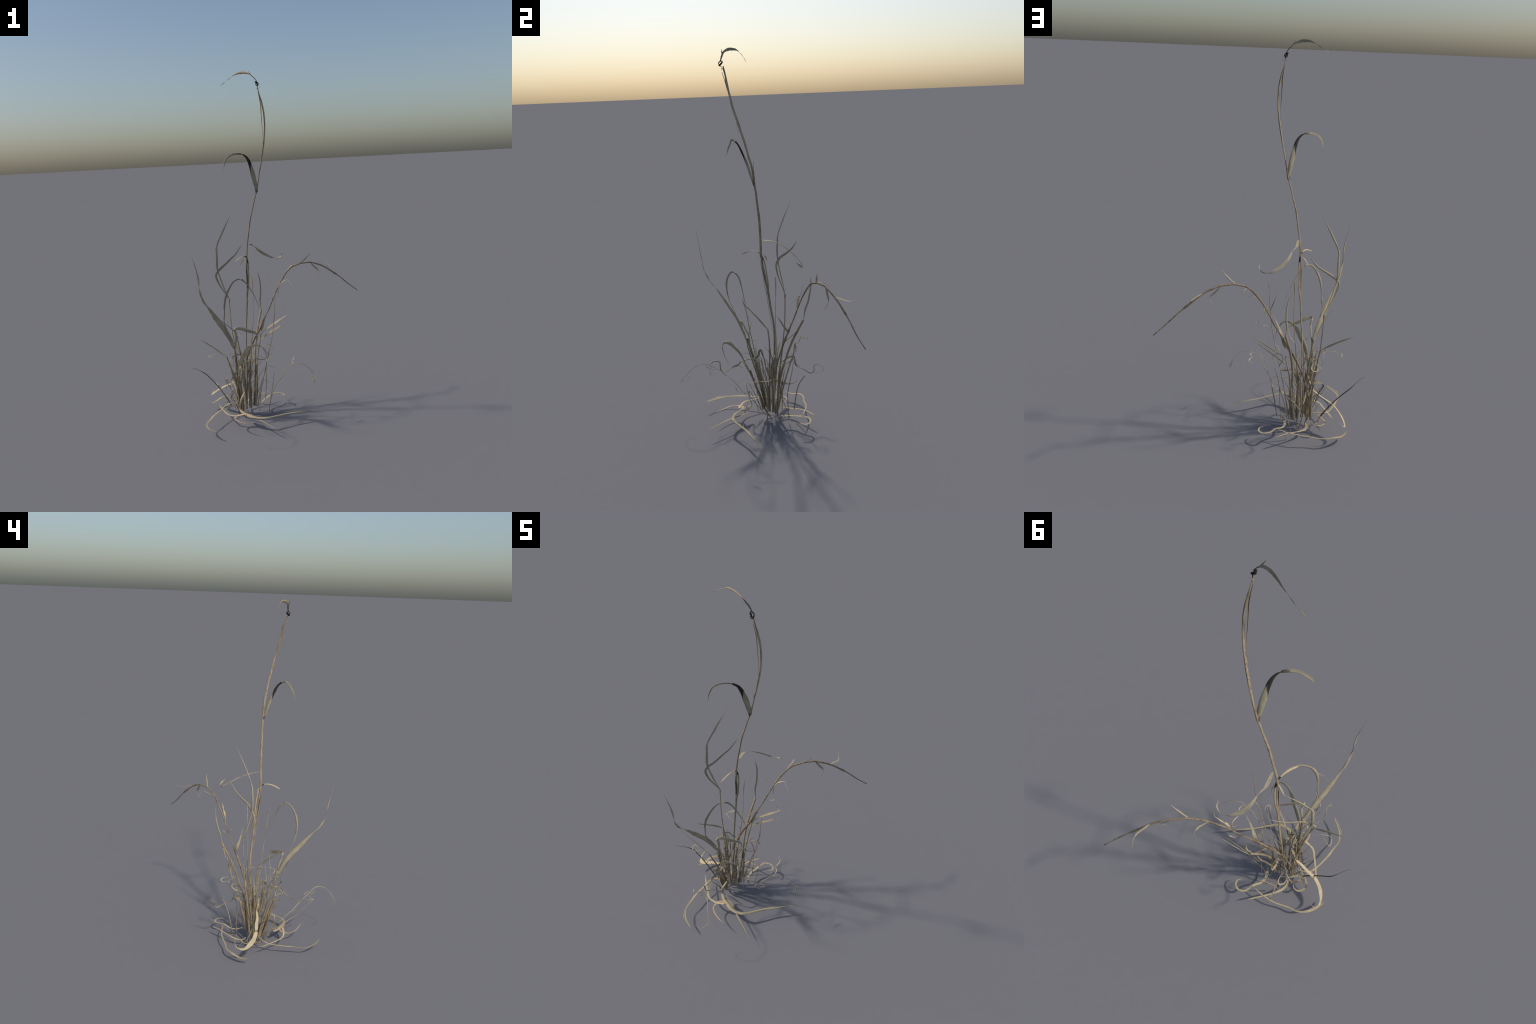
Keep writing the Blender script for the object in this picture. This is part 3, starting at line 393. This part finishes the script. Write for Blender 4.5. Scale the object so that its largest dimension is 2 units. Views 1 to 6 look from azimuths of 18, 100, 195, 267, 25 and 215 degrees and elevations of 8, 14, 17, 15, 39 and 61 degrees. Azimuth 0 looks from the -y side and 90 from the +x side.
ground_leaf([(-.215, -.02, .16), (-.245, .000, .12), (-.258, .022, .08), (-.255, .045, .06), (-.24, .055, .06)], [(0, .005), (.4, .008), (1, .003)], 'curl', cup=.4)

# ---- dense tuft of short broken stems
def tuft_stem(i, base, tip, r, bend=0.02):
    b, t = Vector(base), Vector(tip)
    out = Vector((t.x - b.x, t.y - b.y, 0))
    m1 = b.lerp(t, .35) - out * .12 + Vector((rnd.uniform(-1, 1), rnd.uniform(-1, 1), 0)) * bend * .3
    m2 = b.lerp(t, .7) - out * .07 + Vector((rnd.uniform(-1, 1), rnd.uniform(-1, 1), 0)) * bend * .3
    mat = ('tuft', 'stem', 'tuft', 'brown', 'tuft', 'leaf')[i % 6]
    if i % 2 == 0:
        return stem('stem', [b, m1, m2, t], [(0, r), (.5, r * .95), (.85, r * .7), (1, r * .3)], mat, root, nodes=(.3,), flat=.8)
    an = rnd.uniform(0, math.pi)
    return blade('sheath', [b, m1, m2, t], [(0, r * 2), (.4, r * 2.3), (.8, r * 1.6), (1, r * .3)], mat, root, cup=.8, side=(math.cos(an), math.sin(an), 0), thick=.0022, twist=[(0, 0), (1, rnd.uniform(-70, 70))])
TUFT = [  # foot, tip, radius
    ((-.165, -.070, .050), (-.175, -.185, .330), .0040), ((-.150, -.068, .055), (-.150, -.140, .270), .0046),
    ((-.140, -.040, .050), (-.128, -.085, .370), .0050), ((-.126, -.030, .052), (-.118, -.055, .320), .0044),
    ((-.120, -.014, .052), (-.112, -.010, .350), .0050), ((-.098, .000, .060), (-.072, .004, .300), .0046),
    ((-.112, .008, .055), (-.102, .038, .290), .0042), ((-.172, -.020, .060), (-.200, -.020, .310), .0044),
    ((-.182, -.004, .060), (-.218, .028, .300), .0040), ((-.160, -.050, .052), (-.185, -.100, .300), .0042),
    ((-.155, .012, .060), (-.165, .055, .280), .0034), ((-.178, -.042, .055), (-.242, -.080, .250), .0028),
    ((-.170, -.085, .030), (-.205, -.165, .190), .0026), ((-.150, -.095, .020), (-.170, -.165, .180), .0022),
    ((-.110, .040, .070), (-.105, .052, .260), .0024), ((-.088, .015, .050), (-.055, .030, .230), .0022),
    ((-.190, -.030, .060), (-.262, -.075, .245), .0018), ((-.200, -.060, .050), (-.250, -.130, .170), .0016),
]
for i, (b, t, r) in enumerate(TUFT): tuft_stem(i, b, t, r)
stem('stem', [(-.172, -.118, .20), (-.178, -.090, .118), (-.169, -.068, .048), (-.164, -.045, .012), (-.163, -.034, .004)], [(0, .003), (.5, .0048), (1, .004)], 'brown', root)
stem('stem', [(-.128, .010, .12), (-.130, .011, .06), (-.130, .011, .004)], .003, 'tuft', root)
# fraying shreds and curls inside the tuft
for i in range(46):
    an = rnd.uniform(0, 2 * math.pi); rad = rnd.uniform(.01, .07)
    x, y = -.145 + math.cos(an) * rad, -.03 + math.sin(an) * rad * 1.15
    z0 = rnd.uniform(.08, .33); lean = rnd.uniform(.01, .06)
    p = [Vector((x, y, z0)), Vector((x + math.cos(an) * lean * .4, y + math.sin(an) * lean * .4, z0 + rnd.uniform(.04, .09)))]
    if i % 2:
        p += coil(p[-1] + Vector((0, 0, .012)), (math.cos(an + .6) * .03, math.sin(an + .6) * .03, .012), rnd.uniform(.8, 1.6), rnd.uniform(.008, .018), 1.0, axis=(math.sin(an), -math.cos(an), .2))
    else:
        q = p[-1]; p += [q + Vector((math.cos(an) * lean, math.sin(an) * lean, .05)), q + Vector((math.cos(an) * lean * 2.0, math.sin(an) * lean * 2.0, rnd.uniform(.0, .07)))]
    blade('shred', p, [(0, .003), (.3, rnd.uniform(.004, .008)), (.7, .003), (1, .001)], 'curl' if i % 3 else 'leaf', root, cup=.5, crinkle=.6)
